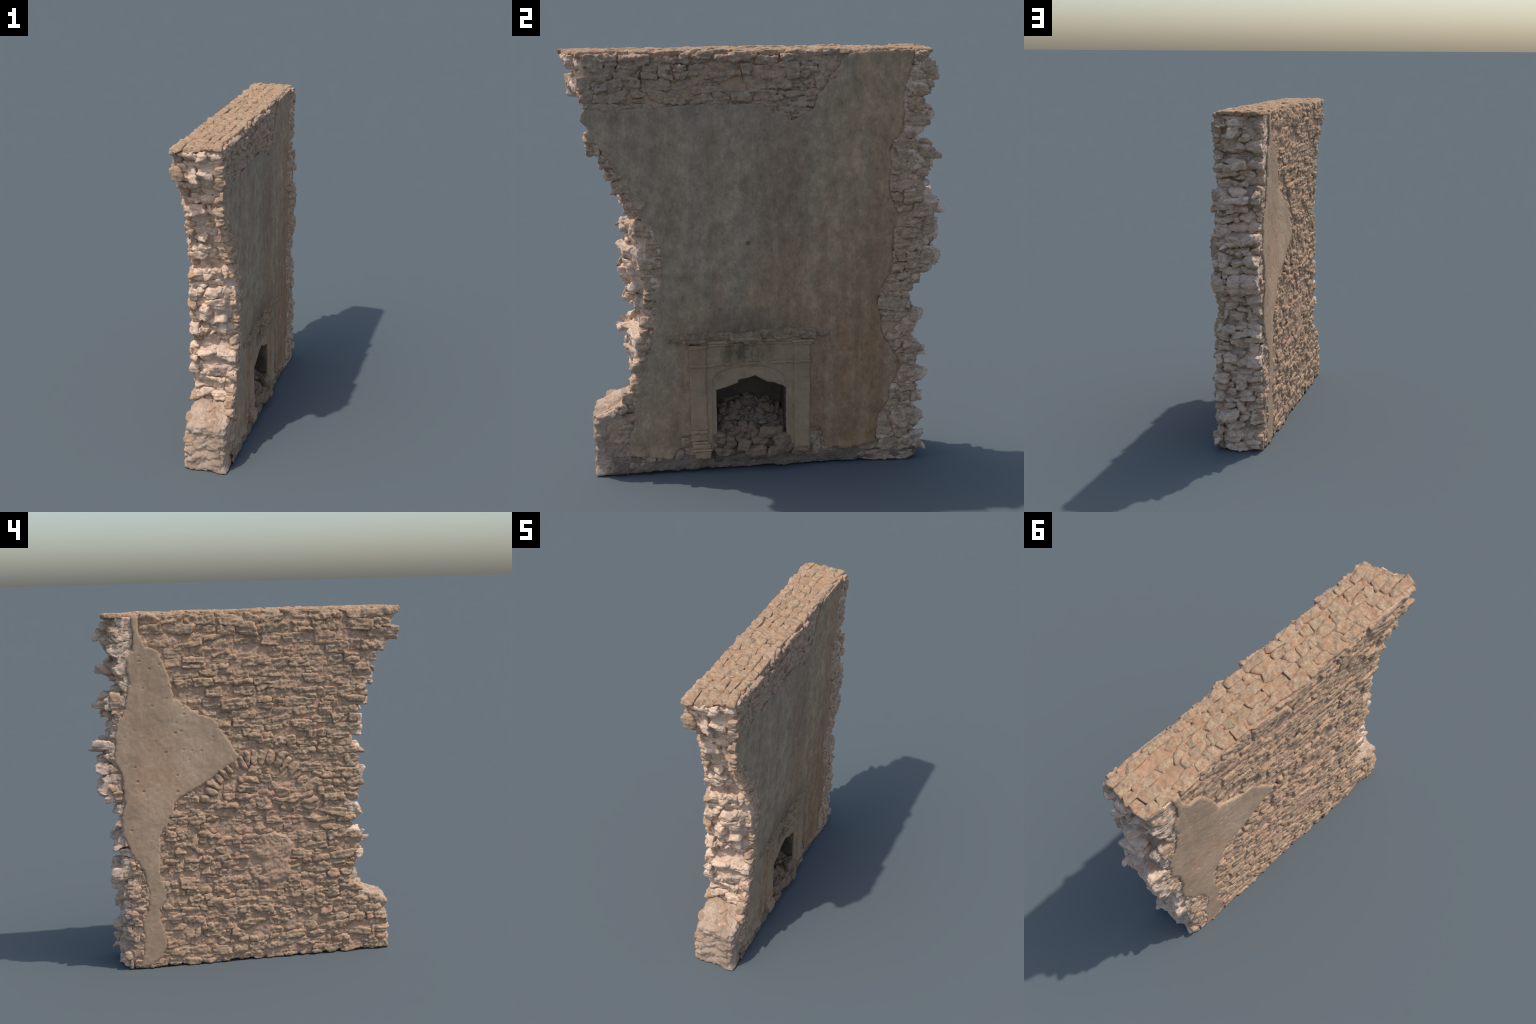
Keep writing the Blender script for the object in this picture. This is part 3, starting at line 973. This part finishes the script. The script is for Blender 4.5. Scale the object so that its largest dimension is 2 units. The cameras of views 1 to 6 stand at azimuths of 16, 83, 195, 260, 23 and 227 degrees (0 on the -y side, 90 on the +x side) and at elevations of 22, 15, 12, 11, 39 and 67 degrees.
# broken mantel shelf: slabs of different reach
rng = np.random.default_rng(15)
for (y0, y1, z0, z1, xr) in ((-.445, -.352, .668, .688, .128), (-.375, -.245, .660, .696, .143), (-.265, -.142, .668, .697, .138),
                             (-.150, -.020, .664, .690, .172), (-.030, .080, .664, .700, .136), (.050, .150, .660, .702, .144),
                             (.130, .238, .657, .703, .140), (.215, .305, .674, .692, .128)):
    y0, y1, z1 = y0 - .012, y1 + .012, z1 + .004
    xr -= .010 * (xr < .16)
    half = ((y1 - y0) / 2, (z1 - z0) / 2, (xr - .09) / 2)
    v, q = stone(rng, half, spin(FRAME_FRONT, rng, .04, .05), np.array([(xr + .09) / 2, (y0 + y1) / 2, (z0 + z1) / 2]), sharp=20, jitter=.10,
                 chamfers=7, cut=(.74, 1.0), rough=.0062, layering=.9, cell=.004, depth_cells=14, grain=36)
    make_object("mantel_slab", v, q, MAT_MANTEL, panel, centre=v.mean(0))
v, q = stone(rng, (.045, .014, .022), spin(FRAME_FRONT, rng, .15, .2), np.array([.138, -.062, .690]), sharp=16, jitter=.35, chamfers=8, cut=(.55, .85), rough=.003, cell=.004)
make_object("mantel_slab", v, q, MAT_MANTEL, panel, centre=v.mean(0))

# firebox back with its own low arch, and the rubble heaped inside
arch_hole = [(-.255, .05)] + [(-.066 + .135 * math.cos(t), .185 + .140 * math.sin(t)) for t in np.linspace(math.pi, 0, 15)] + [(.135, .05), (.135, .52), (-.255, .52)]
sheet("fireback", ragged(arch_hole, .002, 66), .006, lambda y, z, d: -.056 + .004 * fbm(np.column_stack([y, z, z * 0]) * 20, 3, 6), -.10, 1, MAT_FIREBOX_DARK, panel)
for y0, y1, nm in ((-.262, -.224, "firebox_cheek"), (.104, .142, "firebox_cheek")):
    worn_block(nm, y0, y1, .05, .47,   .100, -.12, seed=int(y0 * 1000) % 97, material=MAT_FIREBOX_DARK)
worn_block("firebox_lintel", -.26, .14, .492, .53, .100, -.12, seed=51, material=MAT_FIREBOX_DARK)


def rubble_bed():
    ny, ns = 90, 60
    yy, ss = np.meshgrid(np.linspace(-.235, .12, ny), np.linspace(0, 1, ns), indexing="ij")
    x = .104 - .225 * ss
    z = .140 + .165 * ss ** .9 + .03 * np.sin((yy + .235) / .355 * math.pi) * ss
    p = np.column_stack([x.ravel(), yy.ravel(), z.ravel()])
    p[:, 2] += .010 * fbm(p * 24, 3, 31) + .006 * ridged(p * 50, 2, 33)
    top = p
    bot = p.copy()
    bot[:, 2] = .04
    i, j = np.meshgrid(np.arange(ny - 1), np.arange(ns - 1), indexing="ij")
    q = np.stack([i * ns + j, i * ns + j + 1, (i + 1) * ns + j + 1, (i + 1) * ns + j], -1).reshape(-1, 4)[:, ::-1]
    n = ny * ns
    fr = np.arange(ny - 1) * ns
    skirt = np.column_stack([fr, fr + ns, fr + ns + n, fr + n])[:, ::-1]
    make_object("rubble_bed", np.vstack([top, bot]), np.vstack([q, q[:, ::-1] + n, skirt]), MAT_BASE, panel)


rubble_bed()
rng = np.random.default_rng(27)
rubble = []
for i in range(130):
    s = rng.uniform(0, 1)
    y = rng.uniform(-.205, .085)
    r = rng.uniform(.008, .019) * (1.15 if s < .3 else 1)
    x, z = .106 - .20 * s, .140 + .15 * s ** .9 + .03 * math.sin((y + .235) / .355 * math.pi) * s
    v, q = stone(rng, (r * rng.uniform(.9, 1.5), r * rng.uniform(.6, .9), r), spin(FRAME_FRONT, rng, .7, .6), np.array([x, y, z + r * .3]), sharp=14, jitter=.25,
                 chamfers=8, cut=(.6, .95), rough=.003, cell=.0045, depth_cells=7)
    rubble.append((r, v, q))
for (y, z, w, h, x) in ((-.215, .165, .055, .06, .120), (-.165, .150, .06, .055, .122), (.045, .185, .11, .045, .124), (-.02, .145, .08, .04, .118), (.085, .140, .09, .06, .124),
                        (-.10, .125, .07, .05, .122), (-.19, .105, .10, .035, .132), (-.04, .100, .11, .04, .132), (.07, .095, .12, .045, .136), (.175, .085, .09, .035, .130)):
    v, q = stone(rng, (w / 2, h / 2, .03), spin(FRAME_FRONT, rng, .1, .12), np.array([x - .02, y, z]), sharp=11, jitter=.2, chamfers=8, rough=.005, cell=.0045, depth_cells=8)
    rubble.append((w, v, q))
for size, v, q in rubble:
    make_object("rubble_stone", v, q, MAT_RUBBLE, panel, centre=v.mean(0))


# rough footing along the bottom of the front
def footing():
    ny, nz = 300, 26
    yy, tt = np.meshgrid(np.linspace(-.72, .75, ny), np.linspace(0, 1, nz), indexing="ij")
    y = yy.ravel()
    t = tt.ravel()
    p = np.column_stack([y * 0, y, t * .12])
    bulge = .014 + .008 * fbm(np.column_stack([y * 9, y * 0, t]), 3, 7)
    x = X_CORE_FRONT + bulge * np.sqrt(np.clip(1 - (2 * t - 1) ** 4, 0, 1)) - .01 * (t > .98)
    z = .003 + t * (.085 + .012 * vnoise(np.column_stack([y * 12, y * 0, y * 0]), 8)) + .010 * np.abs(vnoise(np.column_stack([y * 8, y * 0 + 3, y * 0]), 9)) * (1 - t)
    p = np.column_stack([x, y, z])
    p[:, 0] += .006 * fbm(p * 28, 3, 21) + .004 * ridged(p * 60, 2, 25)
    back = p.copy()
    back[:, 0] = X_CORE_FRONT - .02
    i, j = np.meshgrid(np.arange(ny - 1), np.arange(nz - 1), indexing="ij")
    q = np.stack([i * nz + j, (i + 1) * nz + j, (i + 1) * nz + j + 1, i * nz + j + 1], -1).reshape(-1, 4)
    n = ny * nz
    a = np.arange(ny - 1) * nz
    low = np.column_stack([a, a + n, a + nz + n, a + nz])
    hi = np.column_stack([a + nz - 1, a + 2 * nz - 1, a + 2 * nz - 1 + n, a + nz - 1 + n])
    make_object("front_footing", np.vstack([p, back]), np.vstack([q, q[:, ::-1] + n, low, hi]), MAT_BASE)


footing()
